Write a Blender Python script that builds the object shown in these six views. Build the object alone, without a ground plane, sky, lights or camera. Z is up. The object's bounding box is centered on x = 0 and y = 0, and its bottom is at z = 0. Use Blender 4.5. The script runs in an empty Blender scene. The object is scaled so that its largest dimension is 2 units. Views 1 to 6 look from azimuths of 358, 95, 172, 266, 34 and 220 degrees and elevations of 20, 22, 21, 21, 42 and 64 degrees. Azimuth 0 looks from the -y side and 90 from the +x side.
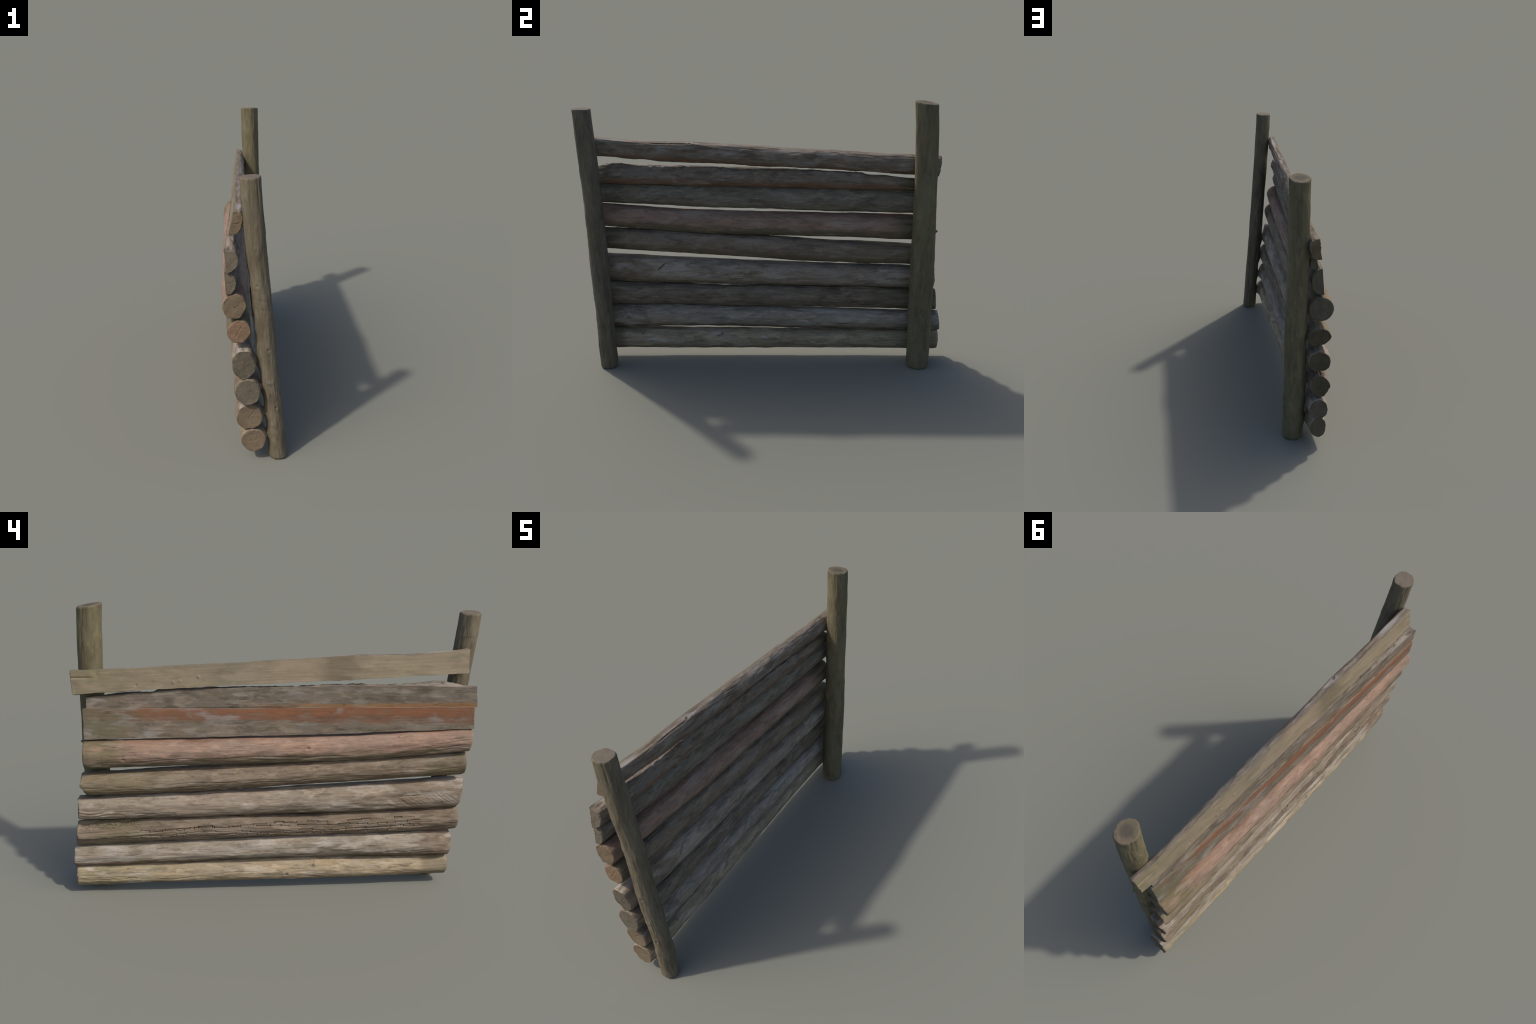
# A rustic fence panel: two leaning round posts carrying six round logs and,
# on top, three split (half-round) logs whose sawn faces look towards -x.
import bpy, math
import numpy as np

PI = math.pi

# ------------------------------------------------------------------ numeric helpers
def hash3(i, j, k, seed):
    n = (i * 374761393 + j * 668265263 + k * 2147483647 + seed * 1274126177) & 0xFFFFFFFF
    n = ((n ^ (n >> 13)) * 1274126177) & 0xFFFFFFFF
    n = ((n ^ (n >> 15)) * 2246822519) & 0xFFFFFFFF
    return ((n ^ (n >> 16)) & 0xFFFFFF).astype(np.float64) / float(0xFFFFFF)

def noise(x, y, z, seed=0):
    """Smooth value noise, -1..1."""
    x, y, z = np.broadcast_arrays(x, y, z)
    xi, yi, zi = (np.floor(v).astype(np.int64) for v in (x, y, z))
    fx, fy, fz = x - xi, y - yi, z - zi
    fx, fy, fz = (f * f * f * (f * (f * 6 - 15) + 10) for f in (fx, fy, fz))
    out = 0
    for a in (0, 1):
        for b in (0, 1):
            for c in (0, 1):
                w = (fx if a else 1 - fx) * (fy if b else 1 - fy) * (fz if c else 1 - fz)
                out = out + w * hash3(xi + a, yi + b, zi + c, seed)
    return out * 2 - 1

def fbm(x, y, z, seed=0, octaves=3):
    s, amp, f = 0, 1.0, 1.0
    for o in range(octaves):
        s = s + amp * noise(x * f, y * f, z * f, seed + 17 * o)
        amp *= 0.5
        f *= 2.03
    return s

def curve(ts, vs, t):
    """Catmull-Rom interpolation of control values."""
    ts = np.asarray(ts, float); vs = np.asarray(vs, float)
    if len(ts) == 2:
        return np.interp(t, ts, vs)
    m = np.gradient(vs, ts)
    i = np.clip(np.searchsorted(ts, t) - 1, 0, len(ts) - 2)
    h = ts[i + 1] - ts[i]
    u = np.clip((t - ts[i]) / h, 0, 1)
    return ((2*u**3 - 3*u**2 + 1) * vs[i] + (u**3 - 2*u**2 + u) * h * m[i]
            + (-2*u**3 + 3*u**2) * vs[i+1] + (u**3 - u**2) * h * m[i+1])

def smooth(a, b, x):
    t = np.clip((np.asarray(x) - a) / (b - a), 0, 1)
    return t * t * (3 - 2 * t)

def wrap(a):
    return (a + PI) % (2 * PI) - PI

# ------------------------------------------------------------------ relief rules
def groove(d, s, s0, s1, depth, width):
    """Tapered V groove of the given depth along s0..s1, d = distance across."""
    taper = smooth(s0, s0 + 0.25 * (s1 - s0), s) * (1 - smooth(s1 - 0.25 * (s1 - s0), s1, s))
    return -depth * taper * np.exp(-(d / width) ** 2)

def hairline_cracks(S, TH, R, rng, count, seed, depth=.0032, lmin=.05, lmax=.28):
    D = 0
    lo, hi = S.min(), S.max()
    for _ in range(count):
        L = rng.uniform(lmin, lmax); s0 = rng.uniform(lo, hi - L * .6); th = rng.uniform(-PI, PI)
        wob = 0.05 * noise(S * 14, th * 7, 0.5, seed) + 0.5 * rng.uniform(-.2, .2) * (S - s0)
        D = D + groove(wrap(TH - th - wob) * R, S, s0, s0 + L, depth * rng.uniform(.5, 1.2), rng.uniform(.0015, .0028))
    return D

def knot(S, TH, R, s, th, size, height=.004, hole=.006):
    d = np.hypot((S - s) * .75, wrap(TH - th) * R)
    return height * np.exp(-(d / (size * 1.9)) ** 2) - hole * np.exp(-(d / (size * .75)) ** 2)

def bump(S, TH, R, s, th, ls, lt, h):
    return h * np.exp(-((S - s) / ls) ** 2 - (wrap(TH - th) * R / lt) ** 2)

def block_checking(S, TH, R, rows, s0, s1, seed, depth=.0075):
    """Cubical rot: rows of long cracks broken by jogs and short cross cracks."""
    rng = np.random.default_rng(seed)
    D = 0
    for th0, drift in rows:
        s = s0 + rng.uniform(0, .06)
        off = 0.0
        while s < s1:
            L = rng.uniform(.035, .075)
            if rng.random() < .82:
                cross = wrap(TH - th0 - drift * (s + L / 2)) * R - off
                inside = smooth(s - .003, s + .002, S) * (1 - smooth(s + L - .002, s + L + .003, S))
                D = D - depth * rng.uniform(.5, 1.15) * inside * np.exp(-(cross / .0019) ** 2)
                lift = rng.uniform(-.0012, .0014)
                D = D + lift * inside * np.exp(-((cross - .006) / .0055) ** 4)
                new = off + rng.choice([-1, 1]) * rng.uniform(.0025, .006)
                new = float(np.clip(new, -.008, .008))
                mid, half = (off + new) / 2, abs(new - off) / 2 + .001
                c2 = wrap(TH - th0 - drift * (s + L)) * R - mid
                D = D - depth * .9 * np.exp(-((S - s - L) / .0019) ** 2) * np.exp(-(c2 / (half + .0025)) ** 4)
                off = new
            s += L
    return D

# ------------------------------------------------------------------ mesh building
def grid_object(name, rings, caps, mats, slots, parent, origin, smooth_angle=55, sides=1):
    """rings: (M,N,3) closed tube; caps: list of (K,N,3) rings ending in a centre.
    slots: (N,) material slot per column of the tube; caps take the last slot."""
    M, N, _ = rings.shape
    verts = [rings.reshape(-1, 3)]
    a = np.arange(M - 1)[:, None] * N; j = np.arange(N)[None]; jn = (j + 1) % N
    quads = [np.stack([a + j, a + jn, a + N + jn, a + N + j], -1).reshape(-1, 4)]
    mat_q = [np.tile(slots, M - 1)]
    tris, mat_t, base = [], [], M * N
    extra_cap = len(mats) > sides + 1                  # a second cut-end material for the north end
    cap_slot = (sides, sides + 1 if extra_cap else sides)
    for side, (cap, centre) in enumerate(caps):
        K = cap.shape[0]
        verts.append(cap.reshape(-1, 3)); verts.append(centre[None])
        first = np.arange(N) + (0 if side == 0 else (M - 1) * N)
        prev = first
        for k in range(K):
            cur = base + k * N + np.arange(N)
            q = np.stack([prev, cur, np.roll(cur, -1), np.roll(prev, -1)], -1)
            quads.append(q if side == 0 else q[:, ::-1])
            mat_q.append(np.full(N, cap_slot[side])); prev = cur
        c = np.full(N, base + K * N)
        t = np.stack([prev, c, np.roll(prev, -1)], -1)
        tris.append(t if side == 0 else t[:, ::-1]); mat_t.append(np.full(N, cap_slot[side]))
        base += K * N + 1
    V = np.concatenate(verts) - np.asarray(origin)
    Q = np.concatenate(quads); T = np.concatenate(tris)
    me = bpy.data.meshes.new(name)
    nl = Q.size + T.size
    me.vertices.add(len(V)); me.vertices.foreach_set("co", V.ravel())
    me.loops.add(nl); me.loops.foreach_set("vertex_index", np.concatenate([Q.ravel(), T.ravel()]).astype(np.int32))
    nf = len(Q) + len(T)
    me.polygons.add(nf)
    st = np.concatenate([np.arange(len(Q)) * 4, Q.size + np.arange(len(T)) * 3]).astype(np.int32)
    me.polygons.foreach_set("loop_start", st)
    for m in mats: me.materials.append(m)
    mi = np.concatenate(mat_q + mat_t).astype(np.int32)
    me.polygons.foreach_set("material_index", mi)
    me.update(calc_edges=True); me.validate()
    me.polygons.foreach_set("use_smooth", np.ones(nf, bool))
    me.set_sharp_from_angle(angle=math.radians(smooth_angle))
    ob = bpy.data.objects.new(name, me)
    bpy.context.scene.collection.objects.link(ob)
    ob.location = origin
    ob.parent = parent
    return ob

CAP_F = np.array([.98, .955, .91, .87, .82, .76, .7, .63, .56, .49, .42, .35, .28, .21, .14, .07])

def end_cap(ring, push, seed, marks, out, dome=.0):
    """Fill from the last ring to its centre; marks = radial cracks (angle, length, start)."""
    c = ring.mean(0)
    N = len(ring)
    rel = ring - c
    K = len(CAP_F)
    ax = ({0, 1, 2} - set(push)).pop()
    # the rim's small relief fades out inwards: low-pass copy of the outline, plane for the cut
    spec = np.fft.fft(rel, axis=0); fr = np.abs(np.fft.fftfreq(N, 1 / N))
    soft = np.fft.ifft(spec * (fr < 6)[:, None], axis=0).real
    G = np.c_[soft[:, push[0]], soft[:, push[1]]]
    k = np.linalg.lstsq(G, rel[:, ax], rcond=None)[0]
    soft[:, ax] = G @ k
    w = smooth(.86, 1.0, CAP_F)[:, None, None]
    P = c + (rel[None] * w + soft[None] * (1 - w)) * CAP_F[:, None, None]
    x, z = P[..., push[0]], P[..., push[1]]
    ang = np.arctan2(rel[:, push[1]], rel[:, push[0]])[None]
    rad = np.linalg.norm(rel, axis=1)[None] * CAP_F[:, None]
    R = np.linalg.norm(rel, axis=1).mean()
    edge = np.array([.0010, .0016] + [.0018] * (K - 2))[:, None]
    h = edge + dome * (1 - CAP_F[:, None] ** 2)
    h = h + .0011 * fbm(x * 45, z * 45, 0.3, seed, 3)
    h = h + .0004 * np.sin(rad * 900 + 2.5 * noise(x * 60, z * 60, 2.0, seed + 3))
    px, pz = rad * np.cos(ang), rad * np.sin(ang)
    for (a, r0, r1, dep) in marks:
        ux, uz = math.cos(a), math.sin(a)
        along = px * ux + pz * uz
        across = -px * uz + pz * ux + .002 * np.sin(along * 160 + a * 3)
        h = h - dep * np.exp(-(across / .0022) ** 2) * smooth(r0 * R - .004, r0 * R + .002, along) * (1 - smooth(r1 * R - .012, r1 * R, along))
    P[..., ax] += out * h
    centre = c.copy(); centre[ax] = P[-1, :, ax].mean()
    return P, centre

def clip_flat(TH, r, ang, d, k=.06):
    """Shave a radius function by a flat at angle `ang`, distance d (relative)."""
    c = np.cos(wrap(TH - ang))
    lim = np.where(c > .05, d / np.maximum(c, .05), 9.0)
    return -k * np.log(np.exp(-r / k) + np.exp(-lim / k) + 1e-12)

N_AROUND, M_ALONG = 140, 700

def build_log(name, parent, mats, y, x, a, z, b, seed, flats=(), tilt=((0, 0), (0, 0)), rough=1.0,
              cracks=14, extra=None, marks=((), ()), edge_rough=.004, lobes=.035, chip=None, fine=1.0):
    N_AROUND, M_ALONG = int(140 * fine), int(700 * fine)
    rng = np.random.default_rng(seed)
    ys, yn = y
    t = np.linspace(0, 1, M_ALONG)
    t = t + .0 * t
    Yc = ys + (yn - ys) * t
    st = np.linspace(ys, yn, 4)
    X = np.interp(Yc, [ys, yn], x); A = curve(np.linspace(ys, yn, len(a)), a, Yc)
    Z = curve(st, z, Yc); B = curve(st, b, Yc)
    TH = np.linspace(-PI, PI, N_AROUND, endpoint=False)[None] + 0 * Yc[:, None]
    S = Yc[:, None] + 0 * TH
    R = (A + B)[:, None] / 2
    cx, cz = np.cos(TH), np.sin(TH)
    r = np.ones_like(TH)
    for (ang, d, where) in flats:
        w = {"s": 1 - smooth(ys + .15, ys + .7, S), "n": smooth(yn - .7, yn - .15, S), "a": 1 + 0 * S}[where]
        r = r * (1 - w) + clip_flat(TH, r, ang, d) * w
    r = r / max(1.0, 1.0)
    # rounded-polygon lobes that drift slowly along the trunk
    r = r + lobes * fbm(cx * 1.1, S * .9, cz * 1.1, seed, 2)
    D = rough * (.0030 * fbm(cx * 1.9, S * 5.5, cz * 1.9, seed + 5, 3)
                 + .0011 * fbm(cx * 5, S * 16, cz * 5, seed + 9, 3)
                 + .0007 * fbm(cx * 15, S * 11, cz * 15, seed + 13, 2))
    D = D + hairline_cracks(S, TH, R, rng, cracks, seed + 21)
    if extra is not None:
        D = D + extra(S, TH, R, cx, cz)
    # end roundings
    dist = np.minimum(S - ys, yn - S)
    D = D * (.4 + .6 * smooth(0, .025, dist))
    D = D - .0022 * (1 - smooth(0, .006, dist)) - .001 * (1 - smooth(0, .03, dist))
    px = X[:, None] + (A[:, None] * r + D) * cx
    pz = Z[:, None] + (B[:, None] * r + D) * cz
    # slanted, slightly ragged ends
    rs = edge_rough * fbm(cx[:1] * 1.7, 0.3, cz[:1] * 1.7, seed + 31, 3)
    rn = edge_rough * fbm(cx[:1] * 1.7, 7.3, cz[:1] * 1.7, seed + 33, 3)
    sh_s = tilt[0][0] * cx[:1] * a[0] + tilt[0][1] * cz[:1] * b[0] + rs
    sh_n = tilt[1][0] * cx[:1] * a[-1] + tilt[1][1] * cz[:1] * b[-1] + rn
    if chip is not None:
        sh_n = sh_n + chip(TH[:1])
    ws = (1 - smooth(0, .25, t))[:, None]; wn = smooth(.75, 1, t)[:, None]
    py = S + ws * sh_s + wn * sh_n
    P = np.stack([px, py, pz], -1)
    caps = [end_cap(P[0], (0, 2), seed + 41, marks[0], -1), end_cap(P[-1], (0, 2), seed + 43, marks[1], 1)]
    org = (float(np.mean(x)), 0.0, float(np.mean(z)))
    return grid_object(name, P, caps, mats, np.zeros(N_AROUND, int), parent, org)

def build_split_log(name, parent, mats, y, xb, xt, t, zt, zb, seed, profile=None, face_extra=None, arc_extra=None,
                    marks=((), ()), tilt=((0, 0), (0, 0)), edge=.0012, rough=1.0, cracks=8, fullness=.82):
    rng = np.random.default_rng(seed)
    ys, yn = y
    NF, NA = 36, 88
    Yc = np.linspace(ys, yn, M_ALONG)
    st = np.linspace(ys, yn, len(zt))
    Zt = curve(st, zt, Yc); Zb = curve(st, zb, Yc)
    Xb = np.interp(Yc, [ys, yn], xb); Xt = np.interp(Yc, [ys, yn], xt); T = curve(np.linspace(ys, yn, len(t)), t, Yc)
    dx, dz = (Xt - Xb) / 2, (Zt - Zb) / 2
    L = np.hypot(dx, dz); ux, uz = dx / L, dz / L      # along the face, upwards
    nx, nz = uz, -ux                                    # out of the round side
    mx, mz = (Xb + Xt) / 2, (Zb + Zt) / 2
    # section: face from top to bottom (slightly rounded arrises), then the round back from bottom to top
    f = np.linspace(1, -1, NF)
    arc = np.linspace(0, PI, NA + 2)[1:-1]
    pu = np.concatenate([f, -np.cos(arc)])              # along face, -1..1
    pn = np.concatenate([0 * f, np.sin(arc) ** fullness])    # out, 0..1
    isface = np.concatenate([np.ones(NF, bool), np.zeros(NA, bool)])
    S = Yc[:, None] + 0 * pu[None]
    U = pu[None] + 0 * S; W = pn[None] + 0 * S
    TH = np.arctan2(W * 1.0, -U) ; R = L[:, None] + 0 * S
    F = isface[None] & np.ones_like(S, bool)
    # relief on the round back (normal to it) and on the face (normal to the face)
    back = rough * (.0028 * fbm(U * 1.6, S * 5.5, W * 1.6, seed + 5, 3) + .0011 * fbm(U * 5, S * 16, W * 5, seed + 9, 3)
            + .0006 * fbm(U * 15, S * 11, W * 15, seed + 12, 2))
    back = back + hairline_cracks(S, TH, R, rng, cracks, seed + 21)
    if arc_extra is not None:
        back = back + arc_extra(S, TH, R, U, W)
    face = .0009 * fbm(U * 1.2, S * 4, 0.0, seed + 14, 2) + .0004 * fbm(U * 14, S * 7, 2.0, seed + 15, 2)
    if face_extra is not None:
        face = face + face_extra(S, U)
    en = np.where(F, 0, W); eu = np.where(F, 0, U * np.sqrt(np.clip(1 - W * W, 0, 1)) ** .5)
    wob_t = edge * fbm(S * 9, 0.5, 0.0, seed + 51, 3) * 1.6
    out = W * T[:, None] + np.where(F, -face, back * np.clip(W * 1.6, 0, 1))
    along = U * L[:, None] + np.where(F, 0, back * eu) + U * np.abs(U) * wob_t
    dist = np.minimum(S - ys, yn - S)
    rnd = 1 - smooth(0, .005, dist)
    out = out * (1 - .04 * rnd) ; along = along * (1 - .025 * rnd)
    px = mx[:, None] + along * ux[:, None] + out * nx[:, None]
    pz = mz[:, None] + along * uz[:, None] + out * nz[:, None]
    if profile is not None:
        px, pz = profile(S, U, W, F, px, pz)
    t01 = (Yc - ys) / (yn - ys)
    ws = (1 - smooth(0, .2, t01))[:, None]; wn = smooth(.8, 1, t01)[:, None]
    rs = .002 * fbm(U[:1] * 2, W[:1] * 2, 1.0, seed + 61, 3); rn = .002 * fbm(U[:1] * 2, W[:1] * 2, 4.0, seed + 62, 3)
    py = S + ws * (tilt[0][0] * W[:1] + tilt[0][1] * U[:1] + rs) + wn * (tilt[1][0] * W[:1] + tilt[1][1] * U[:1] + rn)
    P = np.stack([px, py, pz], -1)[:, ::-1]
    caps = [end_cap(P[0], (0, 2), seed + 41, marks[0], -1), end_cap(P[-1], (0, 2), seed + 43, marks[1], 1)]
    slots = np.where(isface, 0, 1)[::-1]
    slots = np.roll(slots, 0)
    org = (float(np.mean(mx)), 0.0, float(np.mean(mz)))
    return grid_object(name, P, caps, mats, slots, parent, org, 40, 2)

def build_post(name, parent, mats, top, X, Y, R, seed, ell=(1, 1), top_slope=(0, 0), extra=None, flutes=0.0, marks=()):
    rng = np.random.default_rng(seed)
    M = 520
    Zc = np.linspace(0, top, M)
    st = np.linspace(0, top, len(X))
    xc, yc, rc = curve(st, X, Zc), curve(st, Y, Zc), curve(st, R, Zc)
    TH = np.linspace(-PI, PI, N_AROUND, endpoint=False)[None] + 0 * Zc[:, None]
    S = Zc[:, None] + 0 * TH
    cx, cy = np.cos(TH), np.sin(TH)
    Rr = rc[:, None] + 0 * TH
    r = 1 + .025 * fbm(cx * 1.1, S * 1.3, cy * 1.1, seed, 2)
    D = (.0022 * fbm(cx * 1.8, S * 6, cy * 1.8, seed + 5, 3) + .0009 * fbm(cx * 5, S * 16, cy * 5, seed + 9, 3)
         + .0006 * fbm(cx * 14, S * 9, cy * 14, seed + 11, 2))
    D = D + hairline_cracks(S, TH, Rr, rng, 12, seed + 21, depth=.0016)
    # growth collars: small steps around the trunk
    for _ in range(9):
        s = rng.uniform(.1, top - .1); th = rng.uniform(-PI, PI)
        w = np.exp(-(wrap(TH - th) / 1.1) ** 2)
        D = D + .0016 * w * (smooth(-.012, .0, S - s + .008 * cx) - smooth(.0, .07, S - s))
    if flutes:
        D = D - flutes * (.5 + .5 * np.cos(TH * 5 + 5 * noise(cx * 1.3, S, cy * 1.3, seed + 2))) ** 3 * smooth(top - .22, top, S)
    if extra is not None:
        D = D + extra(S, TH, Rr)
    D = D - .004 * (1 - smooth(0, .012, S)) - .0022 * smooth(top - .006, top, S)
    px = xc[:, None] + (Rr * r * ell[0] + D) * cx
    py = yc[:, None] + (Rr * r * ell[1] + D) * cy
    up = smooth(.75, 1, S / top)
    rag = .0015 * fbm(cx[:1] * 1.7, 0.3, cy[:1] * 1.7, seed + 31, 3)
    pz = S + up * (top_slope[0] * (px - xc[:, None]) + top_slope[1] * (py - yc[:, None]) + rag)
    P = np.stack([px, py, pz], -1)
    P = P[:, ::-1]
    caps = [end_cap(P[0], (0, 1), seed + 41, (), 0), end_cap(P[-1], (0, 1), seed + 43, marks, 1)]
    P[..., 2] = np.maximum(P[..., 2], 0)
    caps[0][0][..., 2] = 0.0
    org = (float(X[0]), float(Y[0]), 0.0)
    ob = grid_object(name, P, caps, mats, np.zeros(N_AROUND, int), parent, org)
    return ob

# ------------------------------------------------------------------ materials
class Nodes:
    def __init__(self, name):
        self.mat = bpy.data.materials.new(name); self.mat.use_nodes = True
        self.t = self.mat.node_tree; self.t.nodes.clear()
        self.L = self.t.links
        self.co = self.t.nodes.new("ShaderNodeTexCoord").outputs["Object"]
    def n(self, kind): return self.t.nodes.new(kind)
    def put(self, sock, v):
        if isinstance(v, bpy.types.NodeSocket): self.L.new(v, sock)
        else: sock.default_value = v
    def math(self, op, a, b=0.0, clamp=False):
        m = self.n("ShaderNodeMath"); m.operation = op; m.use_clamp = clamp
        self.put(m.inputs[0], a); self.put(m.inputs[1], b); return m.outputs[0]
    def sep(self, v=None):
        s = self.n("ShaderNodeSeparateXYZ"); self.put(s.inputs[0], v or self.co); return s.outputs
    def noise(self, scale, detail=3, rough=.55, offset=0.0, distort=0.0):
        mp = self.n("ShaderNodeMapping"); self.L.new(self.co, mp.inputs[0])
        mp.inputs["Scale"].default_value = scale; mp.inputs["Location"].default_value = (offset, offset * 1.7, offset * .6)
        t = self.n("ShaderNodeTexNoise"); self.L.new(mp.outputs[0], t.inputs["Vector"])
        t.inputs["Scale"].default_value = 1; t.inputs["Detail"].default_value = detail
        t.inputs["Roughness"].default_value = rough; t.inputs["Distortion"].default_value = distort
        return t.outputs["Fac"]
    def step(self, v, lo, hi):
        r = self.n("ShaderNodeMapRange"); r.interpolation_type = "SMOOTHSTEP"
        self.put(r.inputs["Value"], v); r.inputs["From Min"].default_value = lo; r.inputs["From Max"].default_value = hi
        return r.outputs["Result"]
    def mix(self, fac, a, b, mode="MIX"):
        m = self.n("ShaderNodeMix"); m.data_type = "RGBA"; m.blend_type = mode
        self.put(m.inputs["Factor"], fac)
        self.put(m.inputs[6], a if isinstance(a, bpy.types.NodeSocket) else (*a, 1))
        self.put(m.inputs[7], b if isinstance(b, bpy.types.NodeSocket) else (*b, 1))
        return m.outputs[2]

def wood(name, c1, c2, patch=None, patch_amt=.5, stain=None, stain_amt=.4, bands=(), spots=(), grain=.18,
         axis="y", slope=0.0, seed=0.0, fiber=150, rough=.85, bump=.22, patch_scale=1.0, gain=.70, vary=.85, checks=.65):
    """Weathered wood: two tones, pale patches, stains, fibre grain, noisy bands and spots.
    bands: (axis, from, to, softness, colour, strength, raggedness)."""
    N = Nodes(name)
    along = 1 if axis == "y" else 2
    def sc(al, ac):
        v = [ac] * 3; v[along] = al; return tuple(v)
    c1, c2 = tuple(v * gain for v in c1), tuple(v * gain for v in c2)
    big = N.noise(sc(3.2, 12), 4, .62, seed)
    col = N.mix(N.step(big, .36, .62), c1, c2)
    hue = N.noise(sc(6, 20), 3, .6, seed + 31.0, .2)                     # warm / cool drift
    col = N.mix(N.math("MULTIPLY", N.step(hue, .50, .68), .5 * vary), col, tuple(v * k for v, k in zip(c1, (1.08, .95, .84))))
    col = N.mix(N.math("MULTIPLY", N.math("SUBTRACT", 1.0, N.step(hue, .34, .50)), .5 * vary), col, tuple(v * k for v, k in zip(c1, (.95, 1.0, 1.10))))
    mott = N.noise(sc(8, 28), 6, .66, seed + 3.1, .25)
    deep = tuple(v * .46 for v in c2)
    col = N.mix(N.math("MULTIPLY", N.step(mott, .48, .64), .7 * vary), col, deep)
    lift = tuple(min(v * 1.42, 1) for v in c1)
    fleck = N.noise(sc(9, 32), 6, .66, seed + 14.4, .25)
    col = N.mix(N.math("MULTIPLY", N.step(fleck, .50, .64), .7 * vary), col, lift)
    brk = N.step(N.noise(sc(7, 26), 4, .62, seed + 21.0, .5), .33, .56)
    X, Y, Z = N.sep()
    zc = N.math("SUBTRACT", Z, N.math("MULTIPLY", Y, slope)) if axis == "y" else Z
    rag = N.math("SUBTRACT", N.noise(sc(5, 22), 4, .6, seed + 8.3), .5)
    for (ax, lo, hi, soft, c, strength, ragged, *lim) in bands:
        v = {"x": X, "y": Y, "z": zc}[ax]
        v = N.math("ADD", v, N.math("MULTIPLY", rag, ragged))
        m = N.math("MULTIPLY", N.step(v, lo - soft, lo + soft), N.math("SUBTRACT", 1.0, N.step(v, hi - soft, hi + soft)))
        if lim:
            ly = N.math("ADD", Y, N.math("MULTIPLY", rag, .4))
            m = N.math("MULTIPLY", m, N.math("MULTIPLY", N.step(ly, lim[0] - .12, lim[0] + .12), N.math("SUBTRACT", 1.0, N.step(ly, lim[1] - .12, lim[1] + .12))))
        c = tuple(v * gain for v in c)
        m = N.math("MULTIPLY", m, N.math("ADD", .45, N.math("MULTIPLY", brk, .55)))
        col = N.mix(N.math("MULTIPLY", m, strength), col, c)
        col = N.mix(N.math("MULTIPLY", N.math("MULTIPLY", m, strength), N.math("MULTIPLY", N.step(mott, .5, .7), .45)), col, tuple(v * .6 for v in c))
    if patch:
        p = N.noise(sc(5 * patch_scale, 17 * patch_scale), 4, .58, seed + 5.7, .2)
        col = N.mix(N.math("MULTIPLY", N.step(p, .53, .68), patch_amt), col, tuple(v * gain for v in patch))
    if stain:
        s = N.noise(sc(4, 15), 5, .62, seed + 11.9, .3)
        col = N.mix(N.math("MULTIPLY", N.step(s, .55, .72), stain_amt), col, tuple(v * gain for v in stain))
    for (px, py, pz, rad, c, strength) in spots:
        d = N.n("ShaderNodeVectorMath"); d.operation = "DISTANCE"
        N.L.new(N.co, d.inputs[0]); d.inputs[1].default_value = (px, py, pz)
        dd = N.math("ADD", d.outputs["Value"], N.math("MULTIPLY", rag, rad * .8))
        col = N.mix(N.math("MULTIPLY", N.math("SUBTRACT", 1.0, N.step(dd, rad * .55, rad * 1.1)), strength), col, c)
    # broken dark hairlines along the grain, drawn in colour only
    if checks:
        mp = N.n("ShaderNodeMapping"); N.L.new(N.co, mp.inputs[0]); mp.inputs["Scale"].default_value = sc(3.6, 85)
        mp.inputs["Location"].default_value = (seed, seed * .7, seed * 1.3)
        vo = N.n("ShaderNodeTexVoronoi"); vo.feature = "DISTANCE_TO_EDGE"; vo.inputs["Scale"].default_value = 1.0
        N.L.new(mp.outputs[0], vo.inputs["Vector"])
        line = N.math("SUBTRACT", 1.0, N.step(vo.outputs["Distance"], .01, .045))
        where = N.step(N.noise(sc(5, 18), 3, .6, seed + 41.0), .55, .66)
        col = N.mix(N.math("MULTIPLY", N.math("MULTIPLY", line, where), checks), col, (.05, .038, .026))
    # fibres: long fine streaks, light and dark
    fib = N.noise(sc(5, fiber), 4, .7, seed + 2.2, .3)
    fib2 = N.noise(sc(16, fiber * 2.2), 2, .6, seed + 7.7)
    g = N.math("ADD", N.math("MULTIPLY", N.math("SUBTRACT", fib, .5), grain * 3.4), N.math("MULTIPLY", N.math("SUBTRACT", fib2, .5), grain * 1.5))
    g = N.math("ADD", g, 1.0)
    speck = N.noise(sc(45, 120), 3, .65, seed + 51.0)
    g = N.math("ADD", g, N.math("MULTIPLY", N.math("SUBTRACT", speck, .5), grain * 2.0))
    cg = N.n("ShaderNodeCombineColor")
    for i in range(3): N.put(cg.inputs[i], g)
    col = N.mix(1.0, col, cg.outputs[0], "MULTIPLY")
    b = N.n("ShaderNodeBsdfPrincipled"); o = N.n("ShaderNodeOutputMaterial")
    N.put(b.inputs["Base Color"], col)
    b.inputs["Roughness"].default_value = rough
    b.inputs["Specular IOR Level"].default_value = .25
    h = N.math("ADD", N.math("MULTIPLY", fib, .7), N.math("MULTIPLY", mott, .6))
    bp = N.n("ShaderNodeBump"); bp.inputs["Strength"].default_value = bump; bp.inputs["Distance"].default_value = .004
    N.put(bp.inputs["Height"], h); N.L.new(bp.outputs[0], b.inputs["Normal"])
    N.L.new(b.outputs[0], o.inputs[0])
    return N.mat

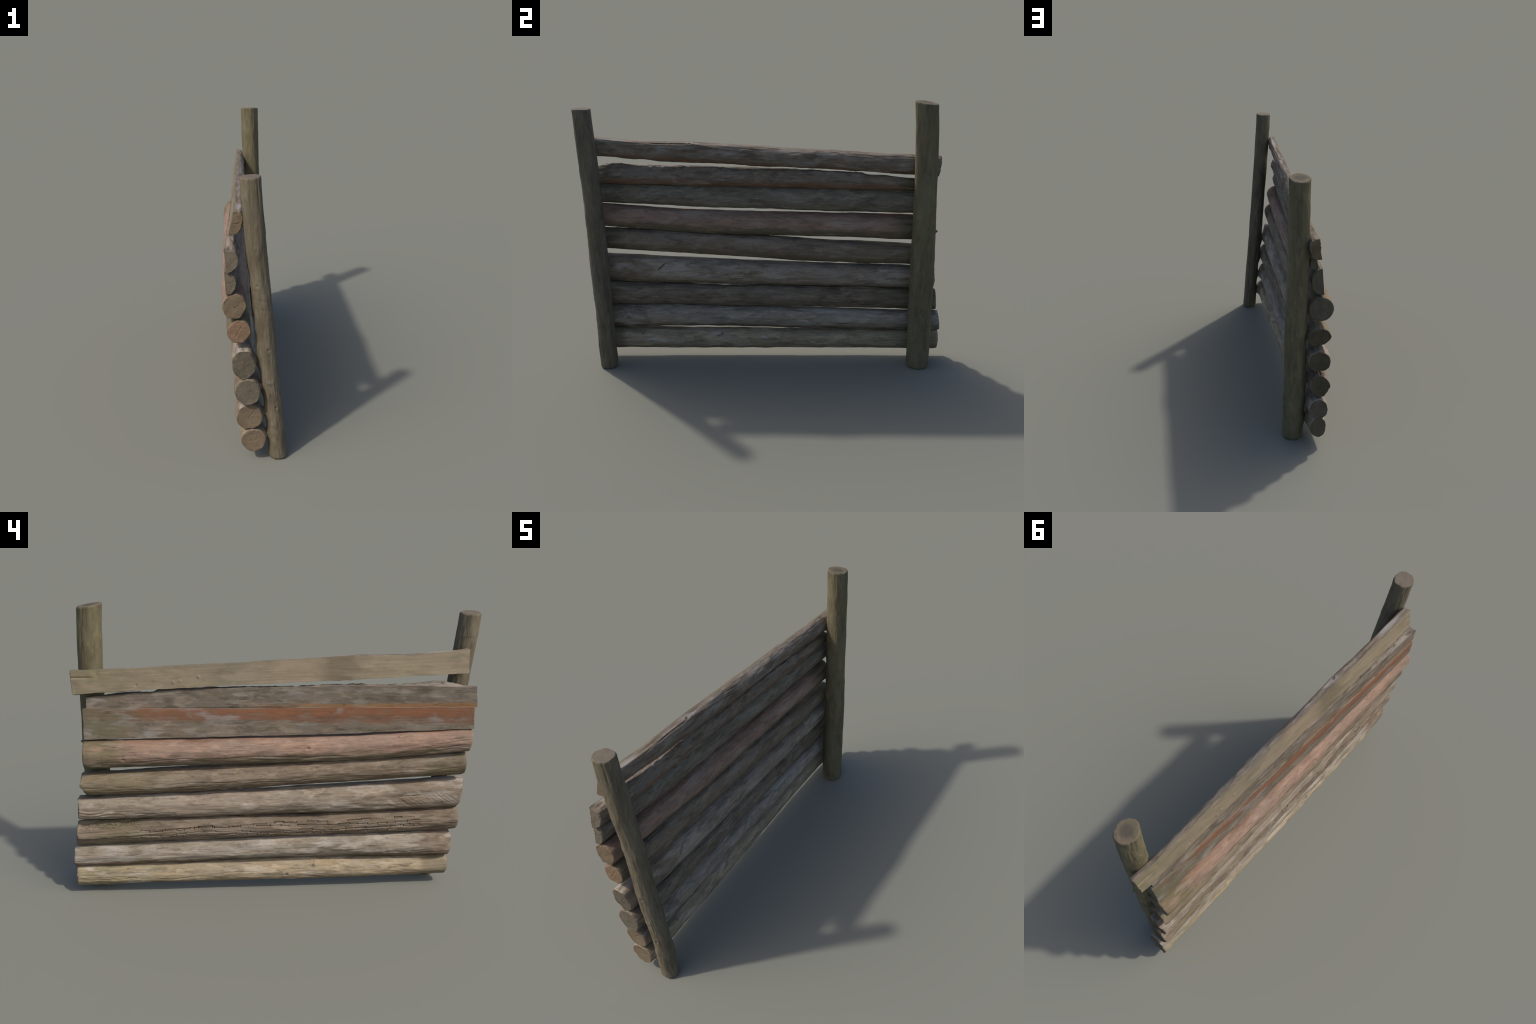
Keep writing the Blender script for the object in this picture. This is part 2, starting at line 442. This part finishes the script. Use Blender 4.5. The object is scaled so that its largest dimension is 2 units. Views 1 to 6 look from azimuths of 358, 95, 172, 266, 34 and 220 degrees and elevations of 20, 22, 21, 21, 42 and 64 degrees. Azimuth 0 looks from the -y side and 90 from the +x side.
def end_grain(name, c1, c2, seed, dark=(.09, .07, .05), axis="y", core=.0, heart=None):
    N = Nodes(name)
    a = N.noise((22, 22, 22), 4, .6, seed)
    col = N.mix(N.step(a, .35, .65), tuple(v * .56 for v in c1), tuple(v * .56 for v in c2))
    f = N.noise((70, 70, 70), 3, .6, seed + 3)
    col = N.mix(N.math("MULTIPLY", N.step(f, .55, .75), .35), col, tuple(v * .8 for v in dark))
    if core:
        c = N.noise((30, 30, 30), 3, .5, seed + 9)
        col = N.mix(N.math("MULTIPLY", N.step(c, .42, .62), core), col, (.12, .105, .085))
    if heart:                                   # dark weathered heartwood round (x, y), radius r
        X, Y, Z = N.sep()
        d = N.math("SQRT", N.math("ADD", N.math("POWER", N.math("ABSOLUTE", N.math("SUBTRACT", X, heart[0])), 2.0), N.math("POWER", N.math("ABSOLUTE", N.math("SUBTRACT", Y, heart[1])), 2.0)))
        d = N.math("ADD", d, N.math("MULTIPLY", N.math("SUBTRACT", a, .5), heart[2] * .9))
        col = N.mix(N.math("MULTIPLY", N.math("SUBTRACT", 1.0, N.step(d, heart[2] * .5, heart[2] * 1.1)), .75), col, (.062, .056, .045))
    b = N.n("ShaderNodeBsdfPrincipled"); o = N.n("ShaderNodeOutputMaterial")
    N.put(b.inputs["Base Color"], col); b.inputs["Roughness"].default_value = .9
    b.inputs["Specular IOR Level"].default_value = .2
    bp = N.n("ShaderNodeBump"); bp.inputs["Strength"].default_value = .3; bp.inputs["Distance"].default_value = .003
    N.put(bp.inputs["Height"], f); N.L.new(bp.outputs[0], b.inputs["Normal"])
    N.L.new(b.outputs[0], o.inputs[0])
    return N.mat

GREY, PALE, BROWN, DARK = (.26, .215, .165), (.38, .335, .285), (.20, .14, .09), (.10, .08, .058)
OLIVE, RUST, PINK, MOSS = (.175, .145, .08), (.23, .10, .052), (.38, .215, .15), (.10, .095, .04)

# ------------------------------------------------------------------ the fence
fence = bpy.data.objects.new("log_fence_panel", None)
bpy.context.scene.collection.objects.link(fence)
fence["label"] = "rustic weathered log fence panel between two round posts"
fence["category"] = "wooden fence"

CUT = end_grain("cut_end_wood", (.27, .20, .13), (.215, .16, .105), 1.0)
CUT_WARM = end_grain("cut_end_warm_wood", (.33, .215, .135), (.26, .17, .105), 4.0)
CUT_DULL = end_grain("cut_end_dull_wood", (.21, .175, .125), (.165, .14, .10), 7.0)
CUT_OLD = end_grain("weathered_end_wood", (.165, .135, .085), (.12, .10, .065), 12.0)
CUT_HEART = end_grain("post_top_dark_heart_wood", (.25, .20, .135), (.20, .165, .11), 10.0, heart=(-.057, -.012, .038))
CUT_TOP = end_grain("post_top_wood", (.25, .20, .145), (.20, .165, .12), 9.0, core=.55)

def contact(y, gap, th=0.0):
    """Pad of wood where a log bears on a post."""
    return lambda S, TH, R: bump(S, TH, R, y, th, .028, .026, gap)

# ---- round logs, from the ground up
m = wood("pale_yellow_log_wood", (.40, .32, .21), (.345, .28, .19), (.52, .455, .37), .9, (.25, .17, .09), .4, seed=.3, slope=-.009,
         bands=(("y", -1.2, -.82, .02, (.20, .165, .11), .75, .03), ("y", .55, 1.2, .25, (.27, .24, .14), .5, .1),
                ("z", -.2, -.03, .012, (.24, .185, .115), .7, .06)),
         spots=((-.056, -.099, -.011, .012, DARK, .8), (-.045, -.24, .035, .010, DARK, .8), (.05, -.247, .05, .012, DARK, .7)))
def ex1(S, TH, R, cx, cz):
    D = knot(S, TH, R, -.099, -PI + .25, .008) + knot(S, TH, R, -.24, 2.3, .007) + knot(S, TH, R, -.247, .75, .008)
    for s, th, L in ((.78, -2.9, .13), (.70, -2.75, .12), (.62, -2.95, .2), (.3, -2.8, .3)):
        D = D + groove(wrap(TH - th - .1 * np.sin(S * 23 + s * 9)) * R, S, s, s + L, .0035, .003)
    return D + contact(-.90, .017)(S, TH, R) + contact(.87, .013)(S, TH, R)
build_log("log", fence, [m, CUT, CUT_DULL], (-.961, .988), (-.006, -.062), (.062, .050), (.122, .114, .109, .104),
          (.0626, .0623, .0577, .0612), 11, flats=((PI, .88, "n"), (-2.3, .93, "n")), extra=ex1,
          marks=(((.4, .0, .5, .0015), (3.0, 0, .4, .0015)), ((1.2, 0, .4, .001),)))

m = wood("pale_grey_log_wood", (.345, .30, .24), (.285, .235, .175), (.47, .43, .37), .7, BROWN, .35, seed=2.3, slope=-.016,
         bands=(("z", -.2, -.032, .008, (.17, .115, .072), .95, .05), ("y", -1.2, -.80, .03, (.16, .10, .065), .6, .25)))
def ex2(S, TH, R, cx, cz):
    D = knot(S, TH, R, -.62, -2.8, .012, .003, .002) + knot(S, TH, R, .46, 2.75, .010, .003, .002)
    for s, th, L in ((-.72, -2.75, .13), (-.70, -2.65, .1), (-.74, -2.6, .08)):
        D = D + groove(wrap(TH - th) * R, S, s, s + L, .004, .0035)
    return D + contact(-.905, .02)(S, TH, R) + contact(.87, .013)(S, TH, R)
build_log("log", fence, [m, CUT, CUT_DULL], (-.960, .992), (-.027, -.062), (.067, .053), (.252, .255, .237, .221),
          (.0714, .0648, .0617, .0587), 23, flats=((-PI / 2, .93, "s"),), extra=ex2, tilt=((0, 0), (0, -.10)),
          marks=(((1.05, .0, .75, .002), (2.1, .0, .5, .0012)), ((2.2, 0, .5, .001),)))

m = wood("checked_log_wood", (.235, .185, .135), (.185, .142, .10), (.31, .26, .20), .5, DARK, .45, seed=4.1, slope=-.025,
         bands=(("y", .62, .85, .05, (.16, .14, .07), .5, .2),), grain=.17, fiber=120)
def ex3(S, TH, R, cx, cz):
    D = block_checking(S, TH, R, ((2.72, .12), (2.98, .1), (-3.02, .08), (-2.76, .1), (-2.5, .05)), -.80, .62, 5)
    D = D + block_checking(S, TH, R, ((.45, 0), (.1, -.05), (-.25, 0), (-.55, 0)), -.80, .55, 8, .0028)
    rot = smooth(.58, .74, S) * np.exp(-(wrap(TH - 2.05) / .55) ** 2)
    D = D - rot * (.006 + .012 * np.abs(fbm(cx * 6, S * 28, cz * 6, 77, 3)))
    D = D - .012 * smooth(.80, .93, S) * np.exp(-(wrap(TH - 1.9) / .35) ** 2)
    for s, th, L in ((.74, -2.75, .3), (.66, -2.55, .3), (.5, 3.1, .3), (.8, 2.9, .3)):
        D = D + groove(wrap(TH - th) * R, S, s, s + L, .0045, .003)
    return D + bump(S, TH, R, -.93, .1, .025, .018, .010) + contact(-.90, .004)(S, TH, R) + contact(.87, .018)(S, TH, R)
build_log("log", fence, [m, CUT_DULL, CUT_OLD], (-.981, .969), (-.036, -.077), (.063, .0575, .056), (.404, .380, .372, .351),
          (.0693, .0603, .0652, .0656), 37, fine=1.5, flats=((2.6, .9, "n"), (-2.5, .9, "n")), extra=ex3, cracks=22, rough=1.15,
          marks=(((.3, 0, .4, .001),), ((1.5, 0, .4, .001),)), tilt=((0, .05), (0, -.08)))

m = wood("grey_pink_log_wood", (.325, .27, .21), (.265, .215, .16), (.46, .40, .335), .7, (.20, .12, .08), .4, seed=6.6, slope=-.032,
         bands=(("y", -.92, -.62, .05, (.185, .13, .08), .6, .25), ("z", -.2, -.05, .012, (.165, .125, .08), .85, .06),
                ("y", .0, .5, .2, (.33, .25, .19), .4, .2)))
def ex4(S, TH, R, cx, cz):
    # hewn facet with diagonal tool marks towards the south end, under a ledge
    reg = smooth(-.5, -.62, S) * np.exp(-(wrap(TH + 3.0) / .5) ** 4)
    dg = S + wrap(TH + 3.0) * R * 1.5
    D = -reg * (.0045 + .0016 * noise(dg * 95, wrap(TH + 3.0) * 1.2, S * 6, 401) + .0008 * noise(dg * 210, wrap(TH + 3.0) * 3, S * 9, 402))
    D = D + bump(S, TH, R, -.80, 2.62, .16, .010, .004)
    D = D + groove(wrap(TH - .5 - 14 * (S + .58)) * R, S, -.605, -.555, .015, .005)           # axe slash on the back
    for s, th, L in ((.80, -2.95, .2), (.7, -2.7, .3), (.84, 3.05, .2), (.55, -2.6, .2)):
        D = D + groove(wrap(TH - th - .12 * np.sin(S * 30)) * R, S, s, s + L, .004, .003)
    for s, th in ((-.42, 2.85), (.48, -2.7), (-.30, -2.9), (.12, 2.9)):
        D = D + knot(S, TH, R, s, th, .012, .003, .003)
    return D + contact(-.91, .014)(S, TH, R) + contact(.87, .012)(S, TH, R)
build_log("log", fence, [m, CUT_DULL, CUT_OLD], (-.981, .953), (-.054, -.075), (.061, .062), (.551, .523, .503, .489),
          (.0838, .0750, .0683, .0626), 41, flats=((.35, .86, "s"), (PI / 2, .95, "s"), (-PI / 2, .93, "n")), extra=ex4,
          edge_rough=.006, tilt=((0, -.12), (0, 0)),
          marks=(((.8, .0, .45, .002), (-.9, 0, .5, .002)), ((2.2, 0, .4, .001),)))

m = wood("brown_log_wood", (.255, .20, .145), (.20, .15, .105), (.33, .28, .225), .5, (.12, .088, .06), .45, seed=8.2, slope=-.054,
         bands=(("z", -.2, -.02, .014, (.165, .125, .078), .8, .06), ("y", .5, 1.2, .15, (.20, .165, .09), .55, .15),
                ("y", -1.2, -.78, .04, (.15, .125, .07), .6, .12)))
def ex5(S, TH, R, cx, cz):
    D = knot(S, TH, R, .42, -3.0, .012, .003, .004) + knot(S, TH, R, -.22, 2.6, .009) + knot(S, TH, R, -.55, 2.7, .012)
    for s, th, L in ((.05, -3.05, .5), (.3, -2.7, .5), (-.35, -2.75, .5), (-.1, -2.95, .3), (-.8, -3.0, .25)):
        D = D + groove(wrap(TH - th - .07 * np.sin(S * 19 + th)) * R, S, s, s + L, .003, .0026)
    return D + contact(-.92, .027)(S, TH, R) * 0 + contact(.87, .012)(S, TH, R)
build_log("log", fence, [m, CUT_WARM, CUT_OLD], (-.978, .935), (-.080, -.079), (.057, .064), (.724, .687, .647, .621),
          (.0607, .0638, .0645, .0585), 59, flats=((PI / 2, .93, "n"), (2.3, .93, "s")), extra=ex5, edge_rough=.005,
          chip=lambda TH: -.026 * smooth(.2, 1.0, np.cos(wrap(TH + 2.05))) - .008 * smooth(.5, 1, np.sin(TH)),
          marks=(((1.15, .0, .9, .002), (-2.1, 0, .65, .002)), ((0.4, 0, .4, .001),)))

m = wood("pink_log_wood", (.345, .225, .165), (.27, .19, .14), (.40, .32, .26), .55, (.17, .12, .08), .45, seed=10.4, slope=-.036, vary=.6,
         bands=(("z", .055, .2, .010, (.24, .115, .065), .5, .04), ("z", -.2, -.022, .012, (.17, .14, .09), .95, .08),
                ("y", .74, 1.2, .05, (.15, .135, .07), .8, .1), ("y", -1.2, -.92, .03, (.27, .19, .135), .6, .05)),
         spots=((-.055, -.177, .02, .012, DARK, .7), (-.06, .716, -.02, .014, DARK, .6)))
def ex6(S, TH, R, cx, cz):
    D = knot(S, TH, R, -.177, 2.85, .010) + knot(S, TH, R, .716, -2.95, .011) + knot(S, TH, R, -.28, .25, .011, .003, .003)
    for s, th, L in ((-.15, -2.85, .4), (.3, -2.8, .4), (-.99, 3.0, .2), (-.98, -2.9, .2), (-.99, 2.8, .14), (-.4, -2.7, .3)):
        D = D + groove(wrap(TH - th - .07 * np.sin(S * 17 + th)) * R, S, s, s + L, .003, .0028)
    D = D + groove(wrap(TH - .45) * R, S, .76, .92, .008, .004)
    return D + contact(.87, .012)(S, TH, R)
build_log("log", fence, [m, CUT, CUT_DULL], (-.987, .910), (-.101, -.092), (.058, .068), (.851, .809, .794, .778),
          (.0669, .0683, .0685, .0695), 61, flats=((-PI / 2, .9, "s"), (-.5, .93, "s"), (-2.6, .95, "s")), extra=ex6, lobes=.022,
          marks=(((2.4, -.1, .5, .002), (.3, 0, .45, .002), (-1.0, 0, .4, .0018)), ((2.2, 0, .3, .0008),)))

# ---- split logs (sawn face towards -x)
f7 = wood("rust_streaked_board_wood", (.235, .195, .15), (.18, .145, .105), (.34, .32, .30), .6, (.13, .095, .06), .55, seed=13.0, slope=.006,
          bands=(("z", -.002, .2, .014, (.215, .105, .062), .95, .13), ("z", .04, .2, .01, (.275, .118, .058), .8, .07),
                 ("y", .68, 1.2, .12, (.155, .14, .085), .85, .3)), grain=.12)
r7 = wood("grey_split_log_bark", (.225, .195, .15), (.185, .16, .12), (.30, .275, .23), .5, BROWN, .4, seed=14.0, slope=-.02)
build_split_log("split_log", fence, [f7, r7, CUT_DULL], (-.986, .904), (-.139, -.108), (-.147, -.099), (.053, .065),
                (1.025, 1.021, 1.012, 1.006), (.917, .890, .872, .858), 71, tilt=((0, .006), (0, 0)), 
                arc_extra=lambda S, TH, R, U, W: knot(S, TH, R, -.1, 1.2, .016, .004, .003) + knot(S, TH, R, -.65, 1.3, .012),
                marks=(((.4, -.4, .6, .0015), (-1.2, 0, .5, .001)), ((.5, 0, .4, .001),)))

f8 = wood("dark_mottled_board_wood", (.225, .185, .145), (.165, .135, .10), (.31, .275, .24), .6, (.10, .085, .065), .6, seed=16.0, slope=-.02,
          bands=(("z", -.2, -.030, .007, (.30, .165, .075), .95, .03, -1.3, .0), ), grain=.12)
r8 = wood("rusty_split_log_bark", (.24, .20, .16), (.20, .155, .115), (.31, .285, .25), .55, DARK, .35, seed=17.0, slope=-.02,
          bands=(("z", -.2, -.012, .010, (.21, .11, .062), .85, .05), ("y", .76, 1.2, .04, (.13, .12, .05), .7, .1)))
RIDGE_Y = (-1.0, -.95, -.90, -.845, -.76, -.68, -.56, -.40, -.24, -.13, .0, .10, .28, .54, .565, .66, .76, .82, .90)
RIDGE_Z = (1.122, 1.123, 1.134, 1.148, 1.145, 1.133, 1.129, 1.128, 1.122, 1.116, 1.112, 1.112, 1.107, 1.096, 1.081, 1.079, 1.073, 1.058, 1.055)
def torn_ridge(S, U, W, F, px, pz):
    """Broken, torn upper edge behind the sawn face."""
    ridge = np.interp(S, RIDGE_Y, RIDGE_Z)
    tear = .0032 * fbm(S * 13, W * 2.5, 0.4, 171, 3) + .0022 * np.clip(fbm(S * 34, W * 5, 1.4, 175, 2), -1, .3)
    top = smooth(.15, .75, U) * np.where(F, 0, 1)
    k = np.clip((W - .0) / .35, 0, 1) * np.clip((1.02 - W) / .35, 0, 1)
    lift = (ridge + tear) - pz
    w = top * smooth(0, 1, k) * smooth(.45, .85, U) 
    pz = pz + w * lift
    pz = pz + .4 * tear * smooth(.5, .8, U) * np.where(F, 0, 1)
    for s, h in ((-.35, .013), (-.47, .012), (-.22, .012), (-.62, .009), (-.12, .010)):
        pz = pz - h * np.exp(-((S - s) / .013) ** 2 - ((W - .75) / .2) ** 2) * np.where(F, 0, 1) * (U > 0)
    return px, pz
build_split_log("split_log", fence, [f8, r8, CUT_DULL], (-.987, .888), (-.136, -.082), (-.147, -.070), (.064, .044),
                (1.129, 1.125, 1.108, 1.056), (1.0245, 1.014, 1.004, .998), 83, profile=torn_ridge, tilt=((0, .008), (0, .0)), edge=.002,
                face_extra=lambda S, U: -.0035 * smooth(-.72, -.95, U) * smooth(-.15, .05, S) * (1 - smooth(.6, .7, S)) * (.6 + np.abs(fbm(S * 80, U * 9, .3, 85, 2))),
                marks=(((2.0, -.3, .4, .0015), (-.3, 0, .5, .0015)), ()))

f9 = wood("tan_board_wood", (.285, .235, .155), (.25, .205, .14), (.32, .255, .185), .6, (.17, .14, .095), .3, seed=19.0, slope=-.062,
          bands=(("y", -.40, -.22, .06, (.155, .125, .08), .7, .06), ("y", .10, .30, .08, (.185, .16, .115), .5, .12), ("y", .72, 1.2, .12, (.20, .18, .10), .6, .1),
                 ("y", -.22, .02, .06, (.32, .24, .17), .6, .06)), grain=.06, fiber=110, bump=.15, rough=.8, vary=.35, checks=.0)
r9 = wood("grey_brown_split_log_bark", (.25, .205, .16), (.195, .15, .11), (.35, .32, .29), .65, DARK, .35, seed=20.5, slope=-.062,
          bands=(("z", -.2, -.028, .009, (.19, .105, .06), .8, .03),),
          spots=((.03, -.387, .04, .016, DARK, .9),))
def face9(S, U):
    D = 0
    for s, u, r, h in ((.647, -.55, .007, -.004), (.471, -.5, .006, .004), (.351, -.1, .007, .005), (.56, -.2, .006, .002), (.44, -.35, .006, .003), (.86, .6, .02, .003), (.83, .55, .012, -.003)):
        D = D + h * np.exp(-((S - s) / r) ** 2 - ((U - u) * .055 / r) ** 2)
    D = D - .005 * np.exp(-((U - .38 - .6 * (S - .94)) * .055 / .0035) ** 2) * smooth(.82, .90, S)
    D = D - .006 * smooth(.90, .95, S) * smooth(.3, -.2, U)
    return D
def arc9(S, TH, R, U, W):
    D = knot(S, TH, R, -.387, 2.6, .010, .004, .014)
    D = D + groove(wrap(TH - 2.5 - .25 * (S + .39)) * R, S, -.62, -.385, .005, .0035)
    return D + bump(S, TH, R, .87, 1.4, .03, .03, .01) + bump(S, TH, R, -.92, 1.5, .03, .03, .008)
build_split_log("split_log", fence, [f9, r9, CUT], (-.940, .952), (-.127, -.092), (-.103, -.075), (.052, .062, .056),
                (1.302, 1.273, 1.268, 1.252, 1.234, 1.218, 1.200, 1.188), (1.188, 1.173, 1.155, 1.142, 1.127, 1.112, 1.096, 1.076), 97,
                face_extra=face9, arc_extra=arc9, fullness=.62, profile=lambda S, U, W, F, px, pz: (px, pz + np.where(F, 0, .011 * smooth(-.05, -.5, S) * smooth(.2, .8, U) * smooth(.3, .7, W))), tilt=((0, 0), (0, .004)), edge=.0016,
                marks=(((.3, -.4, .5, .002),), ((2.8, -.2, .5, .002),)))

# ---- posts
ms = wood("olive_brown_post_wood", (.20, .168, .112), (.165, .135, .09), (.245, .21, .155), .5, (.13, .118, .062), .5, axis="z", seed=22.0,
          grain=.09, fiber=90, gain=.66, vary=.6, checks=.35, patch_scale=.8)
def south_extra(S, TH, R):
    D = knot(S, TH, R, 1.12, -1.65, .012, .004, .004) + knot(S, TH, R, .62, -1.4, .009) + knot(S, TH, R, .30, -1.3, .008) + knot(S, TH, R, .95, -1.9, .008)
    D = D + bump(S, TH, R, .44, -1.7, .012, .02, .004) + bump(S, TH, R, .2, -1.9, .015, .02, .003) - bump(S, TH, R, 1.40, -.9, .1, .006, .004) - bump(S, TH, R, 1.38, -.45, .12, .006, .003)
    for z, h in ((.125, .013), (.252, .013), (.385, .008), (.53, .010)):
        D = D + bump(S, TH, R, z, PI, .026, .022, h)
    return D
build_post("post", fence, [ms, CUT_TOP], 1.462, (.121, .094, .057, .030, -.002, -.028), (-.902, -.907, -.917, -.921, -.936, -.951),
           (.0481, .0455, .0490, .0478, .0500, .0491), 105, ell=(.975, 1.05), extra=south_extra, flutes=.0014, top_slope=(.05, -.02))
mn = wood("olive_post_wood", (.205, .18, .10), (.175, .145, .085), (.235, .21, .14), .45, (.13, .12, .06), .45, axis="z", seed=25.0,
          grain=.09, fiber=90, gain=.66, vary=.6, checks=.35, patch_scale=.8)
def north_extra(S, TH, R):
    D = bump(S, TH, R, .80, 1.45, .007, .007, .012) + knot(S, TH, R, .52, 1.75, .010, .002, .005) + knot(S, TH, R, .17, 1.5, .008, .003, .003)
    for z, h in ((.105, .010), (.222, .010), (.352, .014), (.49, .008), (.622, .008), (.778, .006), (.93, .006), (1.13, .010)):
        D = D + bump(S, TH, R, z, PI, .026, .024, h)
    return D + knot(S, TH, R, 1.15, -2.4, .012, .003, .002) + bump(S, TH, R, 1.3, 2.2, .05, .02, .003)
build_post("post", fence, [mn, CUT_TOP, CUT_HEART], 1.482, (.066, .052, .045, .030, .019, .009), (.870, .873, .873, .873, .870, .860),
           (.0605, .0615, .0595, .0580, .0565, .0555), 113, ell=(.965, 1.05), extra=north_extra, top_slope=(0, -.16))
